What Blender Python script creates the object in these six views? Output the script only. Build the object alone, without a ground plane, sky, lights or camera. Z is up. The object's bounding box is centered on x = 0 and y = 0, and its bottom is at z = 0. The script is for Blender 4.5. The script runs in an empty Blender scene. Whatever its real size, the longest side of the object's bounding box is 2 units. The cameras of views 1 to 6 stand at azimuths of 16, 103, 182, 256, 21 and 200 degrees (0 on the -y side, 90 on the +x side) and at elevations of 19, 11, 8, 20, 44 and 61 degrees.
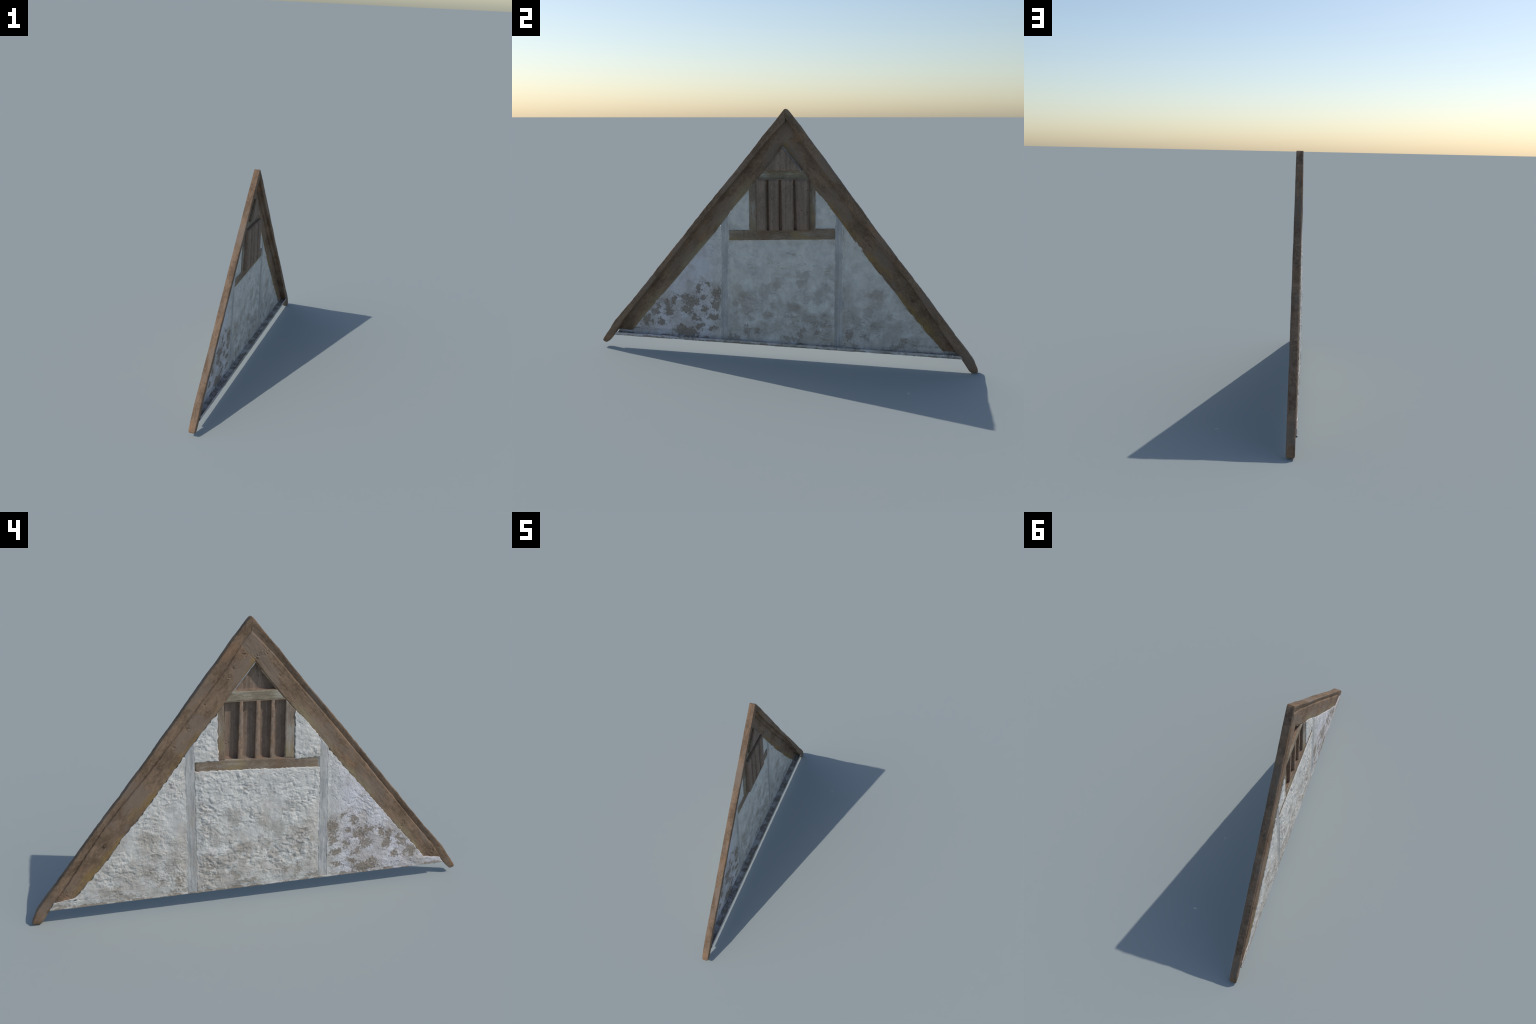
"""Timber-framed gable end: two barge boards, rafters, posts, sill, lintel, slatted
window, boarded peak opening and lime-washed rough plaster panels on a thin shell.
Frame: wall lies in the y-z plane, front faces -x, back faces +x."""
import bpy, math
import numpy as np

# ------------------------------------------------------------------ noise
def _hash(ix, iy, seed):
    h = (ix.astype(np.int64) * 374761393 + iy.astype(np.int64) * 668265263 + seed * 974711) & 0x7FFFFFFF
    h = ((h ^ (h >> 13)) * 1274126177) & 0x7FFFFFFF
    h = ((h ^ (h >> 15)) * 1103515245 + 12345) & 0x7FFFFFFF
    return (h ^ (h >> 16)) & 0xFFFF

def noise(a, b, seed=0):
    """2-D gradient noise, about -1..1"""
    a = np.asarray(a, float); b = np.asarray(b, float)
    ia, ib = np.floor(a), np.floor(b)
    fa, fb = a - ia, b - ib
    ia, ib = ia.astype(np.int64), ib.astype(np.int64)
    ua = fa * fa * fa * (fa * (fa * 6 - 15) + 10)
    ub = fb * fb * fb * (fb * (fb * 6 - 15) + 10)
    def g(i, j):
        t = _hash(ia + i, ib + j, seed) * (2 * math.pi / 65536)
        return np.cos(t) * (fa - i) + np.sin(t) * (fb - j)
    x0 = g(0, 0) * (1 - ua) + g(1, 0) * ua
    x1 = g(0, 1) * (1 - ua) + g(1, 1) * ua
    return 1.5 * (x0 * (1 - ub) + x1 * ub)

def fbm(a, b, octaves=4, seed=0, gain=0.5):
    s, amp = 0, 1.0
    for o in range(octaves):
        s = s + amp * noise(a * 2 ** o + 17.3 * o, b * 2 ** o - 9.1 * o, seed + o)
        amp *= gain
    return s

def step(e0, e1, v):
    t = np.clip((v - e0) / (e1 - e0), 0, 1)
    return t * t * (3 - 2 * t)

# ------------------------------------------------------------------ outlines (y, z)
# outer edge of each barge board, from the peak to the foot
OUT_L = [(.0225, 1.284), (.0290, 1.281), (.0495, 1.2595), (.0722, 1.2314), (.1039, 1.1900), (.1358, 1.1450), (.1675, 1.1055), (.1992, 1.0670),
         (.2311, 1.0250), (.263, .981), (.3084, .922), (.3457, .874), (.4251, .768), (.5395, .620), (.6476, .486), (.7504, .3565),
         (.850, .225), (.9345, .121), (.9800, .0565), (.9960, .0190)]
IN_L = [(.0225, 1.221), (.067, 1.163), (.114, 1.092), (.190, .994), (.301, .853), (.399, .730), (.483, .628),
        (.572, .528), (.673, .405), (.793, .236), (.840, .166), (.903, .086), (.954, .0145)]
OUT_R = [(.0225, 1.284), (.0160, 1.281), (-.0020, 1.257), (-.052, 1.197), (-.090, 1.153), (-.162, 1.062), (-.260, .945), (-.371, .815), (-.484, .677),
         (-.602, .534), (-.699, .414), (-.798, .295), (-.866, .217), (-.924, .150), (-.9945, .045)]
IN_R = [(.0225, 1.221), (-.074, 1.121), (-.174, .999), (-.297, .857), (-.417, .711), (-.502, .610), (-.577, .515),
        (-.631, .450), (-.737, .318), (-.826, .211), (-.872, .155), (-.921, .086), (-.964, .032)]
# inner edge of each rafter against the plaster
EDGE_L = [(.0105, 1.099), (.104, .983), (.137, .937), (.176, .884), (.239, .813), (.307, .727), (.381, .629),
          (.442, .549), (.502, .473), (.592, .372), (.645, .297), (.716, .213), (.790, .135), (.819, .106), (.828, .092)]
EDGE_R = [(.0085, 1.099), (-.082, .981), (-.127, .925), (-.172, .876), (-.244, .796), (-.352, .656), (-.464, .526),
          (-.533, .444), (-.654, .302), (-.741, .205), (-.805, .128), (-.826, .104), (-.835, .091)]
EDGE_L, EDGE_R = ([(y - .0015, z) for y, z in e] for e in (EDGE_L, EDGE_R))
SEAM = (.060, 1.158)        # where the joint of the two rafters meets the left barge board

BACK = .0285                # rear face of the barge boards
WOOD = -.0140               # front face of the timbers
FLOOR = .066                # lower edge of the wall

def along(pts, n, power=1.0):
    """n points evenly spaced along a polyline, rounded at its corners"""
    p = np.array(pts, float)
    d = np.r_[0, np.cumsum(np.hypot(*np.diff(p, axis=0).T))]
    s = np.linspace(0, d[-1], n)
    return np.c_[np.interp(s, d, p[:, 0]), np.interp(s, d, p[:, 1])]

def y_of(edge, z):
    p = np.array(edge)[::-1]
    return np.interp(z, p[:, 1], p[:, 0])

# ------------------------------------------------------------------ mesh helpers
ROOT = None
def make_mesh(name, verts, quads, material, sharp=None):
    verts = np.asarray(verts, np.float32); quads = np.asarray(quads, np.int32)
    me = bpy.data.meshes.new(name)
    me.vertices.add(len(verts)); me.vertices.foreach_set("co", verts.ravel())
    me.loops.add(quads.size); me.loops.foreach_set("vertex_index", quads.ravel())
    me.polygons.add(len(quads))
    me.polygons.foreach_set("loop_start", np.arange(0, quads.size, 4, dtype=np.int32))
    me.update(calc_edges=True); me.validate()
    me.shade_smooth()
    if sharp:
        me.set_sharp_from_angle(angle=math.radians(sharp))
    me.materials.append(material)
    ob = bpy.data.objects.new(name, me)
    bpy.context.scene.collection.objects.link(ob)
    ob.parent = ROOT
    return ob

def grid_quads(n, m, off=0, flip=False):
    i = (np.arange(n - 1)[:, None] * m + np.arange(m - 1)[None, :]).ravel() + off
    q = np.c_[i, i + 1, i + m + 1, i + m]
    return q[:, ::-1] if flip else q

def sheet(name, left, right, cols, front, back, material, ragged=0.0, freq=60, seed=0, lip=.004, sharp=None, tuck=None, tuck_top=False):
    """A slab spanned row by row between two edge curves in the wall plane.
    front(y, z, d) and back(y, z, d) give x; d is the distance to the rim."""
    left, right = np.asarray(left), np.asarray(right)
    n, m = len(left), cols
    s = np.linspace(0, 1, m)[None, :, None]
    yz = left[:, None, :] * (1 - s) + right[:, None, :] * s
    Y, Z = yz[..., 0], yz[..., 1]
    if ragged:
        dy = ragged * fbm(Y * freq, Z * freq, 3, seed + 50)
        dz = ragged * fbm(Y * freq, Z * freq, 3, seed + 80)
        Y, Z = Y + dy, Z + dz
    width = np.hypot(*(right - left).T)[:, None]
    length = np.hypot(*np.diff((left + right) / 2, axis=0).T).sum()
    t = np.linspace(0, 1, n)[:, None]
    ss = s[..., 0]
    d = np.minimum(np.minimum(ss, 1 - ss) * width, np.minimum(t, 1 - t) * length)
    xf, xb = front(Y, Z, d), back(Y, Z, d)
    rim = np.zeros((n, m), bool); rim[0] = rim[-1] = True; rim[:, 0] = rim[:, -1] = True
    if tuck is not None:      # the left rim is turned back to meet the neighbouring board
        xb = np.where((ss * width < .0065) | (tuck_top & (t * length < .012)), np.maximum(xb, tuck), xb)
    xf = np.where(rim, xf + np.minimum(lip, (xb - xf) * .4), xf)
    V = np.r_[np.c_[xf.ravel(), Y.ravel(), Z.ravel()], np.c_[xb.ravel(), Y.ravel(), Z.ravel()]]
    N = n * m
    Q = [grid_quads(n, m), grid_quads(n, m, N, True)]
    loop = np.r_[np.arange(m), np.arange(1, n) * m + m - 1, (n - 1) * m + np.arange(m - 2, -1, -1), np.arange(n - 2, 0, -1) * m]
    nxt = np.roll(loop, -1)
    Q.append(np.c_[loop, loop + N, nxt + N, nxt])
    Q = np.concatenate(Q)
    # keep the front facing -x whichever side "left" lies on
    if (right[:, 0] - left[:, 0]).sum() * (right[-1, 1] - right[0, 1] + left[-1, 1] - left[0, 1]) > 0:
        Q = Q[:, ::-1]
    return make_mesh(name, V, Q, material, sharp)

def block(name, lo, hi, material, bevel=.002, seg=2, warp=None):
    """bevelled box; warp(V) may bend its vertices"""
    import bmesh
    bm = bmesh.new()
    bmesh.ops.create_cube(bm, size=1)
    for v in bm.verts:
        v.co = [lo[k] + (v.co[k] + .5) * (hi[k] - lo[k]) for k in range(3)]
    longest = max(range(3), key=lambda k: hi[k] - lo[k])
    cuts = max(1, int((hi[longest] - lo[longest]) / .012))
    es = [e for e in bm.edges if abs((e.verts[0].co - e.verts[1].co)[longest]) > 1e-6]
    bev = [e for e in bm.edges]
    bmesh.ops.bevel(bm, geom=bev, offset=bevel, segments=seg, affect='EDGES', profile=.6)
    es = [e for e in bm.edges if abs((e.verts[0].co - e.verts[1].co)[longest]) > .5 * (hi[longest] - lo[longest])]
    bmesh.ops.subdivide_edges(bm, edges=es, cuts=cuts, use_grid_fill=True)
    if warp:
        co = np.array([v.co[:] for v in bm.verts]); co = warp(co)
        for v, c in zip(bm.verts, co): v.co = c
    me = bpy.data.meshes.new(name); bm.to_mesh(me); bm.free()
    me.shade_smooth(); me.set_sharp_from_angle(angle=math.radians(35))
    me.materials.append(material)
    ob = bpy.data.objects.new(name, me)
    bpy.context.scene.collection.objects.link(ob); ob.parent = ROOT
    return ob

# ------------------------------------------------------------------ node helpers
class Nodes:
    def __init__(self, name):
        self.m = bpy.data.materials.new(name); self.m.use_nodes = True
        self.t = self.m.node_tree; self.t.nodes.clear()
    def add(self, kind, props=None, **inputs):
        n = self.t.nodes.new(kind)
        for k, v in (props or {}).items(): setattr(n, k, v)
        for k, v in inputs.items():
            key = int(k[1:]) if k[0] == "i" and k[1:].isdigit() else k.replace("_", " ")
            self.put(n.inputs[key], v)
        return n
    def put(self, sock, v):
        if isinstance(v, bpy.types.NodeSocket): self.t.links.new(v, sock)
        elif isinstance(v, bpy.types.Node): self.t.links.new(v.outputs[0], sock)
        else:
            if sock.type == 'RGBA' and len(v) == 3: v = (*v, 1)
            sock.default_value = v
    def math(self, op, a, b=0.0, c=0.0, clamp=False):
        return self.add("ShaderNodeMath", dict(operation=op, use_clamp=clamp), i0=a, i1=b, i2=c).outputs[0]
    def vec(self, op, a, b=(0, 0, 0)):
        n = self.add("ShaderNodeVectorMath", dict(operation=op), i0=a, i1=b)
        return n.outputs["Value"] if op in ("DOT_PRODUCT", "LENGTH") else n.outputs[0]
    def noise(self, vec, scale, detail=4, rough=.55, dist=0.0, color=False):
        n = self.add("ShaderNodeTexNoise", dict(noise_dimensions='3D'), Vector=vec, Scale=scale, Detail=detail, Roughness=rough, Distortion=dist)
        return n.outputs["Color" if color else 0]
    def ramp(self, v, lo, hi):
        return self.add("ShaderNodeMapRange", dict(interpolation_type='SMOOTHSTEP'), Value=v, From_Min=lo, From_Max=hi).outputs[0]
    def mix(self, f, a, b, mode='MIX'):
        n = self.t.nodes.new("ShaderNodeMix"); n.data_type = 'RGBA'; n.blend_type = mode
        self.put(n.inputs[0], f); self.put(n.inputs[6], a); self.put(n.inputs[7], b)
        return n.outputs[2]
    def position(self):
        return self.add("ShaderNodeTexCoord").outputs["Object"]
    def finish(self, color, rough, bump=None, strength=.4, dist=.004):
        b = self.add("ShaderNodeBsdfPrincipled", Base_Color=color, Roughness=rough)
        b.inputs["Specular IOR Level"].default_value = .25
        if bump is not None:
            self.put(b.inputs["Normal"], self.add("ShaderNodeBump", Height=bump, Strength=strength, Distance=dist))
        o = self.add("ShaderNodeOutputMaterial", Surface=b)
        return self.m

def srgb(r, g, b):
    return tuple((c / 255 / 12.92) if c / 255 <= .04045 else ((c / 255 + .055) / 1.055) ** 2.4 for c in (r, g, b))

# ------------------------------------------------------------------ plaster
# flaked patches: (y, z, half length, half height, tilt)
BARE = [(-.489, .258, .034, .020, .6), (-.515, .222, .026, .022, .2), (-.530, .285, .036, .012, -.3), (-.454, .346, .011, .026, -.4),
        (-.625, .226, .020, .034, .2), (-.590, .278, .016, .018, 0), (-.681, .148, .018, .014, .3), (-.475, .180, .018, .010, .2),
        (-.455, .138, .022, .012, .5), (-.520, .092, .050, .018, 0), (-.372, .185, .030, .010, 0), (-.360, .250, .018, .022, 0),
        (-.745, .150, .020, .026, -.3), (-.698, .215, .014, .028, -.5), (-.404, .376, .012, .010, 0), (-.385, .122, .024, .009, .4),
        (-.418, .225, .018, .014, 0), (-.355, .312, .020, .026, 0), (-.560, .120, .018, .010, -.4), (-.430, .292, .012, .010, 0),
        (.100, .134, .024, .012, .8), (.118, .156, .010, .014, 0), (.036, .095, .045, .014, 0), (-.125, .142, .014, .013, 0),
        (-.196, .134, .016, .030, .25), (-.273, .092, .030, .010, 0), (.361, .140, .014, .030, .25), (.431, .138, .014, .014, 0),
        (.590, .088, .046, .014, .1), (.630, .118, .026, .010, .5), (.195, .140, .018, .009, .3), (.392, .085, .020, .008, 0),
        (.872, .083, .030, .009, 0), (.213, .185, .030, .012, 0), (.315, .080, .030, .007, 0)]
STAIN = [(-.026, .388, .024, .024, 0), (.091, .398, .016, .018, 0), (-.092, .345, .030, .030, .3), (-.220, .318, .026, .020, 0),
         (-.166, .298, .028, .020, 0), (-.246, .278, .020, .012, 0), (-.038, .277, .018, .022, 0), (.063, .264, .036, .026, 0),
         (.060, .214, .030, .018, 0), (.215, .362, .040, .034, .4), (.246, .372, .022, .034, 0), (.192, .310, .030, .026, 0),
         (.185, .212, .034, .026, 0), (-.071, .217, .030, .018, 0), (-.154, .195, .026, .014, 0), (.118, .444, .034, .026, 0),
         (.072, .184, .020, .012, 0), (.382, .204, .022, .032, 0), (.447, .267, .030, .030, .4), (.500, .355, .030, .024, 0),
         (.486, .182, .030, .024, 0), (.560, .240, .036, .018, 0), (-.360, .350, .026, .040, 0), (-.430, .400, .020, .020, 0),
         (.655, .130, .034, .018, 0), (.050, .553, .014, .006, 0), (-.200, .240, .040, .020, .3), (-.650, .262, .022, .018, -.5)]

def patch_field(N, p, blobs):
    best = None
    for (y, z, a, b, ang) in blobs:
        mp = N.add("ShaderNodeMapping", dict(vector_type='TEXTURE'), Vector=p)
        mp.inputs["Location"].default_value = (0, y, z)
        mp.inputs["Rotation"].default_value = (ang, 0, 0)
        mp.inputs["Scale"].default_value = (1, a, b)
        d = N.vec("LENGTH", mp.outputs[0])
        best = d if best is None else N.math("MINIMUM", best, d)
    return best

def plaster_material():
    N = Nodes("limewashed_plaster")
    p = N.position()
    flat = N.vec("MULTIPLY", p, (0, 1, 1))
    wob = N.vec("SUBTRACT", N.noise(p, 28, 4, .6, color=True), (.5, .5, .5))
    drift = N.vec("SUBTRACT", N.noise(p, 11, 3, .6, color=True), (.5, .5, .5))
    flake = N.vec("SUBTRACT", N.noise(p, 70, 4, .65, color=True), (.5, .5, .5))
    shift = N.vec("ADD", N.vec("MULTIPLY", wob, (0, .060, .060)), N.vec("ADD", N.vec("MULTIPLY", drift, (0, .070, .055)), N.vec("MULTIPLY", flake, (0, .048, .036))))
    warped = N.vec("MULTIPLY", N.vec("ADD", flat, shift), (0, 1, 1))
    fine = N.noise(p, 95, 6, .72)
    mid = N.noise(p, 22, 5, .6)
    big = N.noise(p, 5, 3, .5)
    # white coat with grey, warm and faintly lilac drifts
    c = N.mix(N.ramp(mid, .32, .70), PL["cool"], PL["white"])
    c = N.mix(N.math("MULTIPLY", N.ramp(big, .45, .70), .55), c, PL["warm"])
    sep = N.add("ShaderNodeSeparateXYZ", Vector=p)
    lilac = N.math("MULTIPLY", N.ramp(sep.outputs[1], -.30, -.45), .55)
    c = N.mix(lilac, c, PL["lilac"])
    # grimy drift, stronger low on the wall (splash and damp dirt)
    low = N.ramp(sep.outputs[2], .58, .12)
    grime = N.math("MULTIPLY", N.ramp(N.math("ADD", N.noise(p, 13, 6, .62), N.math("MULTIPLY", low, .14)), .49, .74), .55)
    c = N.mix(grime, c, PL["grime"])
    # soft stains and flaked patches
    st = patch_field(N, warped, STAIN)
    stain = N.ramp(N.math("SUBTRACT", N.math("MULTIPLY", N.math("SUBTRACT", mid, .5), -3.2), st), -1.5, -.55)
    c = N.mix(N.math("MULTIPLY", stain, .38), c, PL["stain"])
    br = N.math("MINIMUM", patch_field(N, warped, BARE[:20]), N.math("ADD", patch_field(N, warped, BARE[20:]), .22))
    side = N.math("ADD", .55, N.math("MULTIPLY", N.ramp(sep.outputs[1], -.30, -.34), .27))
    edge = N.math("SUBTRACT", N.math("MULTIPLY", N.math("SUBTRACT", fine, .5), -5.0), br)
    bare = N.ramp(edge, -1.45, -1.0)
    loose = N.math("MULTIPLY", N.ramp(N.noise(p, 88, 3, .6), .615, .65), N.math("MULTIPLY", N.ramp(br, 4.0, 1.4), .9))
    bare = N.math("MAXIMUM", bare, loose)
    earth = N.mix(N.ramp(N.noise(p, 160, 4, .6), .35, .65), PL["earth_dark"], PL["earth"])
    c = N.mix(N.math("MULTIPLY", bare, side), c, earth)
    # broken, muddy arris along the foot of the wall
    foot = N.math("ADD", N.ramp(sep.outputs[2], .098, .066), N.math("MULTIPLY", N.math("SUBTRACT", N.noise(p, 16, 5, .65), .5), 2.6))
    c = N.mix(N.math("MULTIPLY", N.ramp(foot, .72, 1.0), .78), c, earth)
    # pin holes and hair cracks
    pits = N.ramp(N.noise(p, 115, 2, .5), .72, .77)
    c = N.mix(N.math("MULTIPLY", pits, .65), c, PL["pit"])
    hair = N.noise(N.vec("MULTIPLY", p, (1, .55, 1.3)), 9, 6, .6, .4)
    crack = N.ramp(N.math("ABSOLUTE", N.math("SUBTRACT", hair, .56)), .0065, .001)
    crack = N.math("MULTIPLY", crack, N.ramp(N.noise(p, 7, 2), .50, .60))
    c = N.mix(N.math("MULTIPLY", crack, .55), c, PL["pit"])
    h = N.math("SUBTRACT", N.math("ADD", fine, N.math("MULTIPLY", N.noise(p, 210, 3, .6), .35)), N.math("MULTIPLY", bare, .5))
    return N.finish(c, .92, h, .55, .004)

# ------------------------------------------------------------------ wood
def wood_material(name, direction, tones, edge=None, edge_tone=None, wash=None, grain=1.0, patch=1.0, specks=0.0, bands=0.0, rough=.85):
    """direction: grain direction (y, z).  edge=(w_inner, w_outer): distances across the
    grain between which lichen/limewash tinting (edge_tone) comes in."""
    N = Nodes(name)
    p = N.position()
    L = math.hypot(*direction); dy, dz = direction[0] / L, direction[1] / L
    u = N.vec("DOT_PRODUCT", p, (0, dy, dz))
    w = N.vec("DOT_PRODUCT", p, (0, -dz, dy))
    x = N.vec("DOT_PRODUCT", p, (1, 0, 0))
    q = N.add("ShaderNodeCombineXYZ", X=u, Y=w, Z=x).outputs[0]
    fibre = N.noise(N.vec("MULTIPLY", q, (7, 95, 60)), 1.0, 5, .6, .5)
    pores = N.noise(N.vec("MULTIPLY", q, (50, 330, 260)), 1.0, 3, .6)
    cloud = N.noise(N.vec("MULTIPLY", q, (9, 17, 17)), 1.0, 5, .62)
    tint = N.noise(N.vec("MULTIPLY", q, (5, 9, 9)), 1.0, 4, .55, 0.0, True)
    tsep = N.add("ShaderNodeSeparateColor", Color=tint)
    mottle = N.noise(N.vec("MULTIPLY", q, (70, 105, 105)), 1.0, 5, .68)
    c = N.mix(N.ramp(N.math("ADD", N.math("MULTIPLY", cloud, .55), N.math("MULTIPLY", mottle, .45)), .38, .62), tones[0], tones[1])
    c = N.mix(N.math("MULTIPLY", N.ramp(tsep.outputs[0], .50, .62), .8 * patch), c, tones[2])
    c = N.mix(N.math("MULTIPLY", N.ramp(tsep.outputs[1], .52, .70), .65 * patch), c, tones[3])
    if edge:
        wob = N.math("ADD", w, N.math("MULTIPLY", N.math("SUBTRACT", tsep.outputs[2], .5), .11))
        m = N.math("MULTIPLY", N.ramp(wob, edge[0], edge[1]), N.ramp(cloud, .30, .62))
        c = N.mix(N.math("MULTIPLY", N.math("MULTIPLY", m, N.ramp(tsep.outputs[1], .34, .54)), .85), c, edge_tone)
    if wash:
        m = N.ramp(N.math("ADD", N.math("MULTIPLY", fibre, .5), N.math("MULTIPLY", cloud, .5)), wash[1], wash[1] + .10)
        c = N.mix(N.math("MULTIPLY", m, wash[2]), c, wash[0])
    dark = N.mix(1.0, c, (.62, .60, .58), 'MULTIPLY')
    c = N.mix(N.math("MULTIPLY", N.ramp(fibre, .50, .30), .24 * grain), c, dark)
    light = N.mix(1.0, c, (1.28, 1.27, 1.25), 'MULTIPLY')
    c = N.mix(N.math("MULTIPLY", N.ramp(pores, .50, .68), .55 * grain), c, light)
    if bands:
        b = N.noise(N.vec("MULTIPLY", q, (.6, 62, 8)), 1.0, 2, .5)
        c = N.mix(N.math("MULTIPLY", N.ramp(b, .56, .44), bands), c, N.mix(1.0, c, (.62, .61, .62), 'MULTIPLY'))
    # deep brown-black checks running with the grain
    chk = N.noise(N.vec("MULTIPLY", q, (11, 120, 90)), 1.0, 2, .5)
    c = N.mix(N.math("MULTIPLY", N.ramp(chk, .74, .80), .6), c, (.022, .017, .013))
    if specks:
        v = N.add("ShaderNodeTexVoronoi", dict(feature='F1'), Vector=q, Scale=38.0, Randomness=1.0)
        hole = N.ramp(v.outputs["Distance"], .115, .070)
        keep = N.ramp(N.add("ShaderNodeSeparateColor", Color=v.outputs["Color"]).outputs[0], .36, .40)
        c = N.mix(N.math("MULTIPLY", N.math("MULTIPLY", hole, keep), specks), c, (.02, .017, .015))
    h = N.math("ADD", N.math("MULTIPLY", fibre, .4), N.math("ADD", N.math("MULTIPLY", pores, .3), N.math("MULTIPLY", mottle, .7)))
    return N.finish(c, rough, h, .45, .003)

PL = dict(white=srgb(219, 216, 209), cool=srgb(198, 196, 191), warm=srgb(207, 200, 190), lilac=srgb(214, 210, 219),
          grime=srgb(166, 156, 144), stain=srgb(148, 136, 122), earth=srgb(150, 137, 121), earth_dark=srgb(122, 109, 94), pit=srgb(84, 80, 76))
OCHRE = srgb(140, 116, 68)
TIMBER = [srgb(103, 84, 67), srgb(138, 115, 94), srgb(128, 112, 98), srgb(147, 113, 85)]
LIMED = srgb(150, 146, 136)
GREY_POST = [srgb(164, 164, 162), srgb(188, 188, 186), srgb(177, 171, 162), srgb(170, 169, 171)]
FRAME = [srgb(116, 100, 84), srgb(142, 127, 110), srgb(144, 126, 96), srgb(124, 100, 82)]
BOARD = [srgb(124, 107, 93), srgb(146, 127, 111), srgb(136, 119, 105), srgb(150, 126, 108)]

def build_materials():
    dl, dr = (.715, -.876), (-.723, -.856)
    M = {}
    def across(d, pt):
        L = math.hypot(*d); return (-d[1] * pt[0] + d[0] * pt[1]) / L
    wl_in, wl_out = across(dl, (.442, .549)), across(dl, (.484, .630))
    wr_in, wr_out = across(dr, (-.533, .444)), across(dr, (-.575, .515))
    M["plaster"] = plaster_material()
    M["rafter_l"] = wood_material("weathered_oak_rafter", dl, TIMBER, (wl_in + .5 * (wl_out - wl_in), wl_in), OCHRE)
    M["rafter_r"] = wood_material("weathered_oak_rafter", dr, TIMBER, (wr_in + .6 * (wr_out - wr_in), wr_in), srgb(146, 134, 106))
    M["barge_l"] = wood_material("weathered_oak_barge", dl, TIMBER)
    M["barge_r"] = wood_material("weathered_oak_barge", dr, TIMBER)
    M["post"] = wood_material("limewashed_post", (0, 1), GREY_POST, grain=.9, bands=.35, wash=(PL["cool"], .49, .50))
    M["beam"] = wood_material("ochre_stained_beam", (1, .035), FRAME, wash=(LIMED, .54, .75))
    M["lintel"] = wood_material("lichened_lintel", (1, .01), [srgb(128, 116, 98), srgb(150, 140, 120), srgb(146, 137, 112), srgb(124, 104, 86)], wash=(srgb(164, 158, 144), .50, .7))
    M["grey_upright"] = wood_material("greyed_upright", (0, 1), [srgb(124, 110, 97), srgb(150, 137, 121), srgb(148, 133, 106), srgb(134, 115, 102)], wash=(srgb(160, 153, 142), .51, .7))
    M["upright"] = wood_material("ochre_stained_upright", (0, 1), FRAME, wash=(LIMED, .53, .75))
    M["slat"] = wood_material("slat_wood", (0, 1), [srgb(124, 103, 86), srgb(150, 127, 107), srgb(142, 126, 111), srgb(152, 121, 96)])
    M["board"] = wood_material("sawn_board", (0, 1), BOARD, grain=.6, specks=.95, bands=.45)
    M["peg"] = wood_material("oak_peg", (1, 0), [srgb(70, 56, 45), srgb(98, 80, 64), srgb(90, 74, 60), srgb(84, 66, 52)])
    M["limed_edge"] = wood_material("limed_edge", (.63, -.77), [srgb(148, 152, 154), srgb(170, 174, 176), srgb(160, 160, 158), srgb(150, 156, 162)], grain=.4)
    return M

# ------------------------------------------------------------------ relief
def plaster_front(seed, base=-.0175, bulge=.004, rough=1.0):
    def f(Y, Z, d):
        wy = Y + .009 * fbm(Y * 18, Z * 18, 3, seed + 5)
        wz = Z + .009 * fbm(Y * 18, Z * 18, 3, seed + 9)
        lumps = fbm(wy * 15, wz * 19, 3, seed + 11)                                   # broad hand-thrown swells
        knobs = fbm(wy * 34, wz * 44, 4, seed + 14, .62)                              # trowel knobs, rougher octaves
        strokes = fbm((wy + .30 * wz) * 40, (wz - .30 * wy) * 84, 3, seed + 16)       # drags, nearly level
        grit = fbm(wy * 150, wz * 150, 3, seed + 31)
        scar = np.maximum(0, .16 - np.abs(fbm(wy * 17, wz * 30, 3, seed + 21))) / .16  # thin furrows
        scar = scar ** 2 * step(.05, .45, fbm(Y * 9, Z * 9, 2, seed + 26))
        vary = np.clip(.85 + 1.0 * fbm(Y * 7, Z * 7, 3, seed + 36), .30, 1.6)
        h = rough * (.0014 * lumps + vary * (.0021 * knobs + .0009 * strokes + .0007 * grit) - .0022 * scar)
        swell = bulge * (.7 + .9 * fbm(Y * 5, Z * 5, 2, seed + 41))
        e = step(0, .045, d)
        soft = step(.30, .10, Z)
        return base + lean_x(Z) - swell * e - h * (.35 + .65 * step(0, .02, d)) * (1 - .15 * soft)
    return f

def thin_back(front):   # thin coat: the rear follows the front
    def b(Y, Z, d):
        f = front(Y, Z, d)
        return np.where(d < .006, np.maximum(f + .0032, -.0112 + lean_x(Z)), f + .0032)
    return b

def lean_x(Z):
    """the wall face: forward (-x) low down, set back toward the peak"""
    return .0055 * step(.45, 1.0, Z)

def timber_front(seed, direction, base=WOOD, amp=1.0, pits=(), drop=.0035):
    L = math.hypot(*direction); dy, dz = direction[0] / L, direction[1] / L
    def f(Y, Z, d):
        u = Y * dy + Z * dz; w = -Y * dz + Z * dy
        h = .0011 * fbm(u * 7, w * 30, 3, seed) + .0002 * fbm(u * 30, w * 150, 3, seed + 7)
        x = base + lean_x(Z) - amp * h
        for (py, pz, r, depth) in pits:
            rr = np.hypot(Y - py, Z - pz) / r
            x = x + depth * np.exp(-rr ** 2) * np.clip(.45 + 1.1 * fbm(Y * 130, Z * 130, 2, seed + 3), -.5, 1.4)
        return x + drop * step(.006, 0, d)
    return f

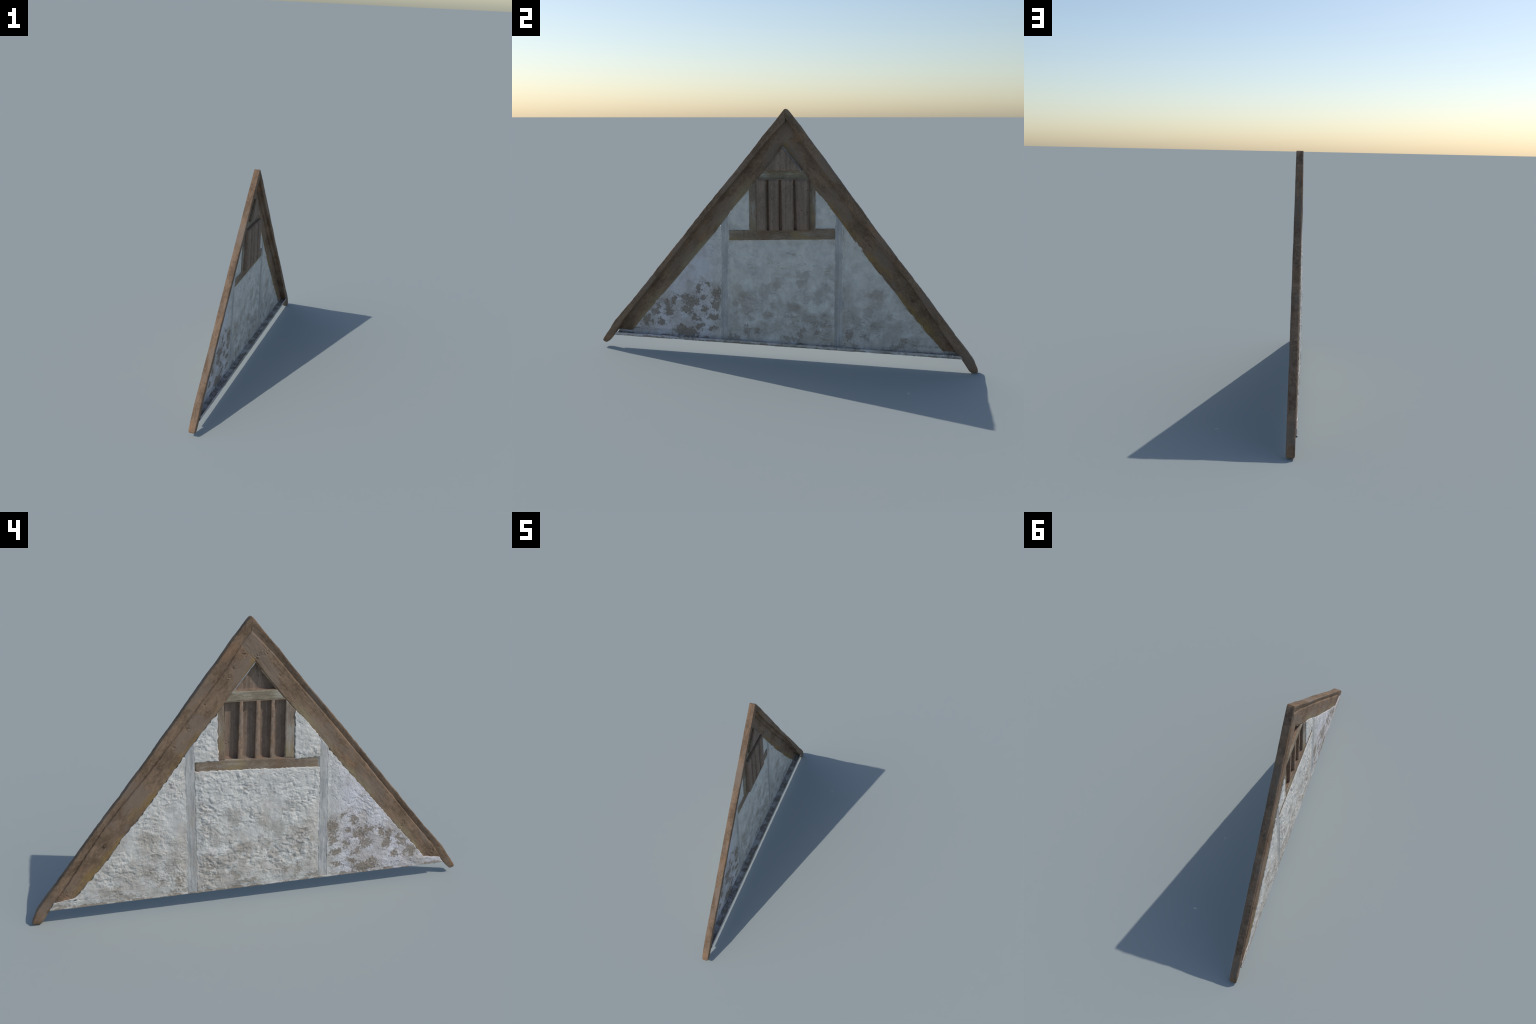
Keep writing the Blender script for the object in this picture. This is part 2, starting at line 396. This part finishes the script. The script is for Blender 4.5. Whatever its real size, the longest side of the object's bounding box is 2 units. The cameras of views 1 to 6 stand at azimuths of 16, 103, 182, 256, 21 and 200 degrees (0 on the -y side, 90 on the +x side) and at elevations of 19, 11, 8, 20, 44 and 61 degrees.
# ------------------------------------------------------------------ parts
def barge_board(outer, inner, material, seed, side):
    """Swept board: front slopes back toward its inner edge, rear flush, foot rounded."""
    n = 420
    o, i = along(outer, n), along(inner, n)
    t = np.linspace(0, 1, n)
    run = np.hypot(*np.diff((o + i) / 2, axis=0).T).sum() * t
    # mitred peak: keep a hair gap at the joint
    o[:, 0] += side * .0007; i[:, 0] += side * .0007
    across = (o - i); width = np.hypot(*across.T)[:, None]; nrm = across / width
    # wavy, adzed arrises
    rough_o = .0022 * fbm(run * 9, run * 0 + 3, 3, seed) + .0010 * fbm(run * 42, run * 0, 2, seed + 3)
    rough_i = .0016 * fbm(run * 11, run * 0 + 8, 3, seed + 5)
    fade = step(0, .03, run)
    o = o + nrm * (rough_o * fade)[:, None]; i = i + nrm * (rough_i * fade)[:, None]
    xf = -.0125 + .002 * step(.25 * run[-1], 0, run) + .0012 * fbm(run * 6, run * 0, 2, seed + 11)
    crease = -.0025 + 0 * t
    loose = step(run[-1] - .20, run[-1] - .10, run)    # below the wall the foot is a plain squared stick
    crease = crease * (1 - loose) + (-.0105) * loose
    xb = BACK - .0009 * (1 + fbm(run * 5, run * 0 + 4, 2, seed + 13))
    # section ring: (s: 0 outer .. 1 inner, x)
    r = .0045
    def ring(k):
        w = width[k, 0]; a = r / w
        f, c, b = xf[k], crease[k], xb[k]
        pts = []
        for s in np.linspace(a, 1 - .3 * a, 10): pts.append((s, f + (c - f) * max(0, (s - .15) / .85) ** 1.15))
        pts.append((1, c + .002))
        sl = (.0175 - .0155 * step(.45, .75, t[k]) if side > 0 else .0030) / w * (1 - loose[k])
        for q, xx in zip((0, .8, 1, 1, 1, 1, 1), np.linspace(c + .003, b - r, 7)): pts.append((1 - sl * q, xx))
        for an in (30, 60, 90): pts.append((1 - sl - a + a * math.cos(math.radians(an)), b - r + r * math.sin(math.radians(an))))
        for s in np.linspace(1 - sl - 2 * a, 2 * a, 5): pts.append((s, b))
        for an in (0, 30, 60, 90): pts.append((a - a * math.sin(math.radians(an)), b - r + r * math.cos(math.radians(an))))
        for xx in np.linspace(b - 2 * r, f + r, 7): pts.append((0, xx))
        for an in (30, 60): pts.append((a - a * math.cos(math.radians(an)), f + r - r * math.sin(math.radians(an))))
        return np.array(pts)
    rings = []
    for k in range(n):
        q = ring(k)
        yz = o[k] * (1 - q[:, :1]) + i[k] * q[:, :1]
        grain = .0006 * fbm(q[:, 1] * 60 + q[:, 0] * 3, np.full(len(q), run[k] * 12), 3, seed + 21)
        yz = yz + nrm[k] * (grain * np.sign(.5 - q[:, 0]))[:, None]
        xx = q[:, 1] + .6 * grain * np.sign(q[:, 1] - .008)
        rings.append(np.c_[xx, yz])
    # rounded foot: extra rings shrink toward the end while moving on
    d = (o[-1] + i[-1]) / 2 - (o[-8] + i[-8]) / 2; d = d / np.hypot(*d)
    base = rings[-1]; c = base.mean(0)
    for ang in (25, 45, 62, 76, 86):
        a = math.radians(ang)
        k = .30 + .70 * math.cos(a)
        q = c + (base - c) * np.array([.62 + .38 * math.cos(a), k, k])
        q[:, 1:] += d * (.0180 * math.sin(a))
        rings.append(q)
    R = np.array(rings); m = R.shape[1]
    V = np.concatenate([R.reshape(-1, 3), [R[0].mean(0)], [R[-1].mean(0)]])
    nn = len(R)
    a = (np.arange(nn - 1)[:, None] * m + np.arange(m)[None]).ravel()
    b = (np.arange(nn - 1)[:, None] * m + (np.arange(m) + 1) % m).ravel()
    Q = np.c_[a, b, b + m, a + m]
    if side < 0: Q = Q[:, ::-1]
    ob = make_mesh("barge_board", V, Q, material, 50)
    # caps
    import bmesh
    bm = bmesh.new(); bm.from_mesh(ob.data); bm.verts.ensure_lookup_table()
    for off in (0, (nn - 1) * m):
        bm.faces.new([bm.verts[off + k] for k in range(m)])
    loosev = [v for v in bm.verts if not v.link_faces]
    bmesh.ops.delete(bm, geom=loosev, context='VERTS')
    bmesh.ops.recalc_face_normals(bm, faces=bm.faces)
    bm.to_mesh(ob.data); bm.free()
    ob.data.shade_smooth(); ob.data.set_sharp_from_angle(angle=math.radians(50))
    return ob

def rows_z(z0, z1, pitch, lo, hi):
    """left/right edge curves of a panel described by y limits as functions of z"""
    z = np.linspace(z0, z1, max(3, int((z1 - z0) / pitch)))
    return np.c_[lo(z), z], np.c_[hi(z), z]

def sill_line(y):   # the whole window leans: up toward +y
    return .042 * y

def build():
    global ROOT
    M = build_materials()
    ROOT = bpy.data.objects.new("timber_framed_gable", None)
    bpy.context.scene.collection.objects.link(ROOT)
    ROOT["label"] = "weathered timber-framed gable wall with white plaster and slatted window"
    ROOT["category"] = "gable wall"

    # --- barge boards
    barge_board(OUT_L, IN_L, M["barge_l"], 3, 1)
    barge_board(OUT_R, IN_R, M["barge_r"], 9, -1)

    # --- rafters (the right one runs through to the peak, the left one butts against it)
    def rafter(lpts, rpts, d, mat, seed, pits, top=False):
        n = 480
        l, r = along(lpts, n), along(rpts, n)
        f = timber_front(seed, d, pits=pits)
        return sheet("rafter", l, r, 56, f, lambda Y, Z, dd: f(Y, Z, dd + 1) + .0032, mat, .0011, 40, seed, sharp=50, tuck=-.0005, tuck_top=top)
    crease_l = [SEAM] + [p for p in IN_L if p[1] < 1.15][:-1]
    crease_l[-1] = (.905, .090)
    crease_r = [(.0225, 1.2205)] + [p for p in IN_R if p[1] < 1.2][:-1]
    crease_r[-1] = (-.915, .090)
    grow = .0035
    cl = [(y + .004, z + .004) for y, z in crease_l]; cr = [(y - .004, z + .004) for y, z in crease_r]
    cr[0] = (.0225, 1.2285)
    chops = [(.098, 1.080, .010, .004), (.120, 1.040, .010, .005), (.055, 1.135, .012, .004), (.225, .935, .012, .003),
             (.30, .835, .014, .0025), (.36, .76, .014, .0025), (.43, .672, .014, .0025), (.671, .343, .009, .004), (.85, .135, .02, .003)]
    cl[0] = (SEAM[0] + .006, SEAM[1] + .020)
    rafter(cl, [(.004, 1.106)] + EDGE_L[1:], (.715, -.876), M["rafter_l"], 31, chops)
    chops_r = [(-.02, 1.135, .012, .004), (.0, 1.120, .010, .004), (-.045, 1.14, .010, .004), (-.10, 1.04, .009, .003), (-.70, .29, .012, .003), (-.86, .13, .02, .003)]
    rafter(cr, [(SEAM[0] + .012, SEAM[1] + .012)] + EDGE_R, (-.723, -.856), M["rafter_r"], 37, chops_r, True)

    # --- posts
    def post(lo_b, hi_b, lo_t, hi_t, edge, sgn, seed):
        f = timber_front(seed, (0, 1), -.0172, 1.5, drop=.0006)
        n, m = 300, 22
        s = np.linspace(0, 1, n)
        yl, yr = lo_b + (lo_t - lo_b) * s, hi_b + (hi_t - hi_b) * s
        # top is cut along the rafter
        zt = lambda y: np.interp(sgn * y, [sgn * p[0] for p in edge], [p[1] for p in edge]) + .004
        zl, zr = FLOOR + .003 + (zt(yl[-1]) - FLOOR) * s, FLOOR + .003 + (zt(yr[-1]) - FLOOR) * s
        return sheet("post", np.c_[yl, zl], np.c_[yr, zr], m, f, lambda Y, Z, d: f(Y, Z, d + 1) + .0050, M["post"], .0008, 30, seed, sharp=50)
    post(.2790, .3270, .2730, .3155, EDGE_L, 1, 41)
    post(-.3340, -.2885, -.3215, -.2785, EDGE_R, -1, 47)

    # --- plaster panels
    pitch = .0024
    def panel(z0, z1, lo, hi, width, seed, bulge=.004, base=-.0175, rough=1.0):
        l, r = rows_z(z0, z1, pitch, lo, hi)
        f = plaster_front(seed, base, bulge, rough)
        return sheet("plaster_panel", l, r, max(8, int(width / pitch)), f, thin_back(f), M["plaster"], .0036, 48, seed, lip=.0025)
    def outer_l(z):
        return np.where(z > .112, y_of(EDGE_L, z) + .004, np.interp(z, [.07, .100, .112], [.921, .900, .822]))
    def outer_r(z):
        return np.where(z > .110, y_of(EDGE_R[::1], z) - .004, np.interp(z, [.07, .098, .110], [-.930, -.908, -.829]))
    panel(FLOOR, .712, lambda z: .3220 - .0170 * (z - .07), outer_l, .60, 61, .0032)
    panel(FLOOR, .690, outer_r, lambda z: -.3300 + .0178 * (z - .07), .60, 67, .0032, rough=.7)
    zc = lambda y: .6335 + .046 * y
    n = int(.56 / pitch); yy = np.linspace(-.2910, .2810, n)
    bottom = np.c_[yy, FLOOR - .004 * np.exp(-((yy - .01) / .12) ** 2) + 0 * yy]
    top = np.c_[np.linspace(-.2830, .2765, n), zc(yy)]
    f = plaster_front(71, -.0176, .0042, 1.15)
    sheet("plaster_panel", bottom, top, n, f, thin_back(f), M["plaster"], .0036, 48, 71, lip=.0025)
    panel(.6845, .893, lambda z: .1715 + 0 * z, lambda z: np.minimum(.2770, y_of(EDGE_L, z) + .004), .12, 73, .0025)
    panel(.6655, .882, lambda z: np.maximum(-.2820, y_of(EDGE_R, z) - .004), lambda z: -.1670 + 0 * z, .12, 79, .0025)

    # --- sill beam, lintel, window jambs (thin shells with a return into the recess)
    depth = .0195                                     # x of the recess floor
    def beam(name, l, r, cols, mat, seed, d, base=WOOD, amp=1.0):
        f = timber_front(seed, d, base, amp)
        return sheet(name, l, r, cols, f, lambda Y, Z, dd: f(Y, Z, dd + 1) + .0045, mat, .0011, 45, seed, sharp=50)
    y = np.linspace(-.279, .2745, 260)
    beam("sill_beam", np.c_[y, .6265 + .045 * y], np.c_[y, .6808 + .045 * y + .001 * np.sin(9 * y)], 26, M["beam"], 83, (1, .045), -.0148)
    y = np.linspace(0, 1, 130)
    beam("lintel", np.c_[-.128 + .268 * y, .9335 + .004 * y], np.c_[-.0865 + .195 * y, .9790 + .004 * y], 24, M["lintel"], 89, (1, .01), -.0132)
    z = np.linspace(0, 1, 110)
    beam("window_jamb", np.c_[.1395 + .0 * z, .681 + .258 * z], np.c_[.1755 - .002 * z, .684 + .206 * z], 18, M["upright"], 97, (0, 1), -.0136)
    beam("window_jamb", np.c_[-.1700 + 0 * z, .667 + .213 * z], np.c_[-.1215 - .003 * z, .672 + .264 * z], 22, M["grey_upright"], 101, (0, 1), -.0136)

    # window opening: y limits at bottom/top, leaning a little
    z_b = lambda yy: .6785 + .042 * yy
    z_t = lambda yy: .9350 + .010 * yy
    def lean(yb, yt):
        return lambda zz, yy0=yb, yy1=yt: yy0 + (yy1 - yy0) * np.clip((zz - .675) / .26, 0, 1)
    bars = [(lean(-.0745, -.0770), lean(-.0565, -.0620)), (lean(-.0110, -.0140), lean(.0105, .0035)), (lean(.0660, .0610), lean(.0865, .0755))]
    left_end, right_end = lean(.1400, .1385), lean(-.1225, -.1245)
    # slats: narrow faced channels, hollow behind
    for k, (a, b) in enumerate(bars):
        zz = np.linspace(.676, .938, 90)
        wob = .0012 * fbm(zz * 30, zz * 0 + k, 3, 110 + k)
        ya, yb = a(zz) + wob, b(zz) + wob * .6
        t = .0020
        prof = []
        for (fr, xx, inn) in ((0, depth - .0060, 0), (0, .004, 0), (0, -.004, 0), (0, -.0060, 0), (.08, -.0078, 0), (.5, -.0084, 0), (.92, -.0078, 0), (1, -.0060, 0), (1, -.004, 0), (1, .004, 0), (1, depth - .0060, 0),
                              (1, depth - .0060, -t), (1, .003, -t), (1, -.0045, -t), (.5, -.0055, 0), (0, -.0045, t), (0, .003, t), (0, depth - .0060, t)):
            yv = ya + (yb - ya) * fr + inn
            gx = .0009 * fbm(zz * 45, zz * 0 + fr * 5, 2, 120 + k) if abs(xx) > .0045 and xx < 0 else 0
            prof.append(np.c_[np.full_like(zz, xx) + gx, yv, zz + (z_b(yv) - .6785)])
        P = np.array(prof).transpose(1, 0, 2); nn, m = P.shape[:2]
        i0 = (np.arange(nn - 1)[:, None] * m + np.arange(m)[None]).ravel()
        i1 = (np.arange(nn - 1)[:, None] * m + (np.arange(m) + 1) % m).ravel()
        make_mesh("slat", P.reshape(-1, 3), np.c_[i0, i0 + m, i1 + m, i1], M["slat"], 45)

    # back boards, one per gap, each a shallow tray so that it stands out at the rear
    edges = [(right_end, bars[0][0]), (bars[0][1], bars[1][0]), (bars[1][1], bars[2][0]), (bars[2][1], left_end)]
    for k, (a, b) in enumerate(edges):
        tray("window_board", a, b, z_b, z_t, depth, M["board"], 130 + k, k == 0, k == 3)

    # returns of the opening: underside of lintel, top of sill, sides of jambs
    for name, y0, y1, zf, mat in (("sill_return", -.1235, .1400, lambda q: z_b(q) - .0015, M["slat"]), ("lintel_return", -.1255, .1395, lambda q: z_t(q) + .0015, M["slat"])):
        def bend(V, zf=zf):
            V = V.copy(); V[:, 2] = V[:, 2] + zf(V[:, 1]); return V
        block(name, (-.0075, y0, -.0013), (depth - .0035, y1, .0013), mat, .0004, 1, bend)

    # --- boarded triangular opening in the peak
    peak_opening(M)

    # --- bottom ledge: the plaster turns back under the wall
    y = np.linspace(-.921, .915, 520)
    rows = []
    sec = [(-.0195, .0675), (.0000, .0680), (.0262, .0680), (.0283, .0692), (.0285, .0750), (.0282, .0828), (.0268, .0842), (.0246, .0830), (.0226, .0740), (.0000, .0728), (-.0150, .0728), (-.0195, .0720)]
    for (xx, zz) in sec:
        taper = 1 - .0
        lo_e = np.interp(zz, [.07, .10], [-.9275, -.9085]); hi_e = np.interp(zz, [.07, .10], [.9235, .9005])
        yv = lo_e + (hi_e - lo_e) * (y - y[0]) / (y[-1] - y[0])
        gz = .0012 * fbm(yv * 24, yv * 0 + xx * 60, 3, 150) if zz < .0705 else (.0020 if zz > .08 else .0007) * fbm(yv * 20, yv * 0 + 3, 4, 151)
        gx = .0006 * fbm(yv * 30, yv * 0 + zz * 90, 2, 152)
        rows.append(np.c_[xx + np.minimum(gx, .0008), yv, zz + gz])
    P = np.array(rows).transpose(1, 0, 2); nn, m = P.shape[:2]
    i0 = (np.arange(nn - 1)[:, None] * m + np.arange(m)[None]).ravel()
    i1 = (np.arange(nn - 1)[:, None] * m + (np.arange(m) + 1) % m).ravel()
    make_mesh("bottom_ledge", P.reshape(-1, 3), np.c_[i0, i1, i1 + m, i0 + m], M["plaster"], 50)

    # --- oak pegs
    for (py, pz, r) in ((.671, .343, .0072),):
        peg(py, pz, r, M["peg"])

def tray(name, a, b, zb, zt, depth, mat, seed, end_lo, end_hi):
    """board with turned edges: floor of the recess, sides reaching forward to the frame"""
    n, m = 90, 24
    t = np.linspace(0, 1, n)[:, None]; s = np.linspace(0, 1, m)[None, :]
    mid = .807
    ylo, yhi = a(.675 + .26 * t), b(.675 + .26 * t)
    ylo, yhi = ylo - (.0014 if end_lo else .0022), yhi + (.0014 if end_hi else .0022)
    Y = ylo + (yhi - ylo) * s
    Z = zb(Y) + (zt(Y) - zb(Y)) * t
    w = (yhi - ylo)
    d = np.minimum(np.minimum(s, 1 - s) * w, np.minimum(t, 1 - t) * .255)
    wavy = .0008 * fbm(Y * 60, Z * 6, 3, seed)
    dish = step(.009, 0, d) ** 1.4
    X0 = depth - .0035 + wavy - .0040 * dish
    X1 = depth + .0015 + wavy - .0065 * dish
    V = np.r_[np.c_[X0.ravel(), Y.ravel(), Z.ravel()], np.c_[X1.ravel(), Y.ravel(), Z.ravel()]]
    N = n * m
    loop = np.r_[np.arange(m), np.arange(1, n) * m + m - 1, (n - 1) * m + np.arange(m - 2, -1, -1), np.arange(n - 2, 0, -1) * m]
    nxt = np.roll(loop, -1)
    Q = [grid_quads(n, m), grid_quads(n, m, N, True), np.c_[loop, loop + N, nxt + N, nxt]]
    # outer cheeks at the two ends of the row
    for use, col in ((end_lo, 0), (end_hi, m - 1)):
        if not use: continue
        sgn = -1 if col == 0 else 1
        st = len(V)
        yz = np.c_[Y[:, col], Z[:, col]]
        ring = []
        for xx, off in ((-.0088, 0), (-.002, 0), (depth - .0050, 0), (depth - .0038, .0010), (depth - .0055, .0026), (-.002, .0028), (-.0060, .0028)):
            ring.append(np.c_[np.full(n, xx), yz[:, 0] + sgn * off, yz[:, 1]])
        P = np.array(ring).transpose(1, 0, 2); k = P.shape[1]
        V = np.r_[V, P.reshape(-1, 3)]
        i0 = (np.arange(n - 1)[:, None] * k + np.arange(k)[None]).ravel() + st
        i1 = (np.arange(n - 1)[:, None] * k + (np.arange(k) + 1) % k).ravel() + st
        q = np.c_[i0, i1, i1 + k, i0 + k]
        Q.append(q if sgn > 0 else q[:, ::-1])
    return make_mesh(name, V, np.concatenate(Q), mat, 45)

def peak_opening(M):
    A, B, C = np.array((.0085, 1.0995)), np.array((.1040, .9815)), np.array((-.0845, .9785))
    deep = .0160
    # boards
    n, m = 50, 60
    t = np.linspace(0, 1, n)
    l = A + (C - A) * t[:, None]; r = A + (B - A) * t[:, None]
    f = lambda Y, Z, d: deep - .0030 * step(.006, 0, d) + .0006 * fbm(Y * 70, Z * 7, 3, 170) + .0012 * step(.0012, 0, np.abs((Y + .2) % .034 - .017))
    sheet("peak_board", l, r, m, f, lambda Y, Z, d: deep + .0040 - .0045 * step(.008, 0, d), M["board"], 0, seed=171, sharp=50)
    # cheeks of the opening
    def cheek(name, p, q, inward, mat, thick, x0):
        k = 60
        s = np.linspace(0, 1, k)[:, None]
        line = p + (q - p) * s
        wob = .0016 * fbm(s[:, 0] * 7, s[:, 0] * 0, 3, 175 + int(1000 * abs(p[0])))
        inn = np.array(inward)
        ring = []
        for xx, off in ((x0, 0.0), (x0 - .0008, thick * .5), (x0 + .0015, thick), (.003, thick), (deep - .001, thick * 1.2), (deep + .0005, thick), (deep - .001, -.0005), (-.004, -.001)):
            yz = line + inn * (off + wob * (off > 0))[:, None] if np.ndim(off + wob * (off > 0)) else line + inn * off
            ring.append(np.c_[np.full(k, xx), yz])
        P = np.array(ring).transpose(1, 0, 2); mm = P.shape[1]
        i0 = (np.arange(k - 1)[:, None] * mm + np.arange(mm)[None]).ravel()
        i1 = (np.arange(k - 1)[:, None] * mm + (np.arange(mm) + 1) % mm).ravel()
        ob = make_mesh(name, P.reshape(-1, 3), np.c_[i0, i1, i1 + mm, i0 + mm], mat, 45)
        import bmesh
        bm = bmesh.new(); bm.from_mesh(ob.data); bmesh.ops.recalc_face_normals(bm, faces=bm.faces); bm.to_mesh(ob.data); bm.free()
        return ob
    nl = np.array((-(A - B)[1], (A - B)[0])); nl = nl / np.hypot(*nl); nl = nl if nl[0] < 0 else -nl
    nr = np.array((-(A - C)[1], (A - C)[0])); nr = nr / np.hypot(*nr); nr = nr if nr[0] > 0 else -nr
    cheek("opening_reveal", A, B, nl, M["limed_edge"], .0040, -.0060)
    cheek("opening_reveal", A, C, nr, M["rafter_r"], .0014, -.0060)
    cheek("opening_reveal", B, C, (0, 1), M["slat"], .0016, -.0050)

def peg(y, z, r, mat):
    import bmesh
    bm = bmesh.new()
    prof = [(0, -.0005), (.55, -.0004), (.85, 0), (1.0, .0012), (1.02, .004), (1.02, .0085), (0.9, .0092), (0, .0094)]
    k = 18; rings = []
    for pr, px in prof[1:-1]:
        rings.append([bm.verts.new((-.0162 + float(lean_x(np.array(z))) + px, y + r * pr * math.cos(2 * math.pi * j / k) * 1.06, z + r * pr * math.sin(2 * math.pi * j / k) * .94)) for j in range(k)])
    for a, b in zip(rings, rings[1:]):
        for j in range(k): bm.faces.new((a[j], a[(j + 1) % k], b[(j + 1) % k], b[j]))
    bm.faces.new(rings[0][::-1]); bm.faces.new(rings[-1])
    bmesh.ops.recalc_face_normals(bm, faces=bm.faces)
    me = bpy.data.meshes.new("peg"); bm.to_mesh(me); bm.free()
    me.shade_smooth(); me.set_sharp_from_angle(angle=math.radians(40)); me.materials.append(mat)
    ob = bpy.data.objects.new("peg", me); bpy.context.scene.collection.objects.link(ob); ob.parent = ROOT

build()
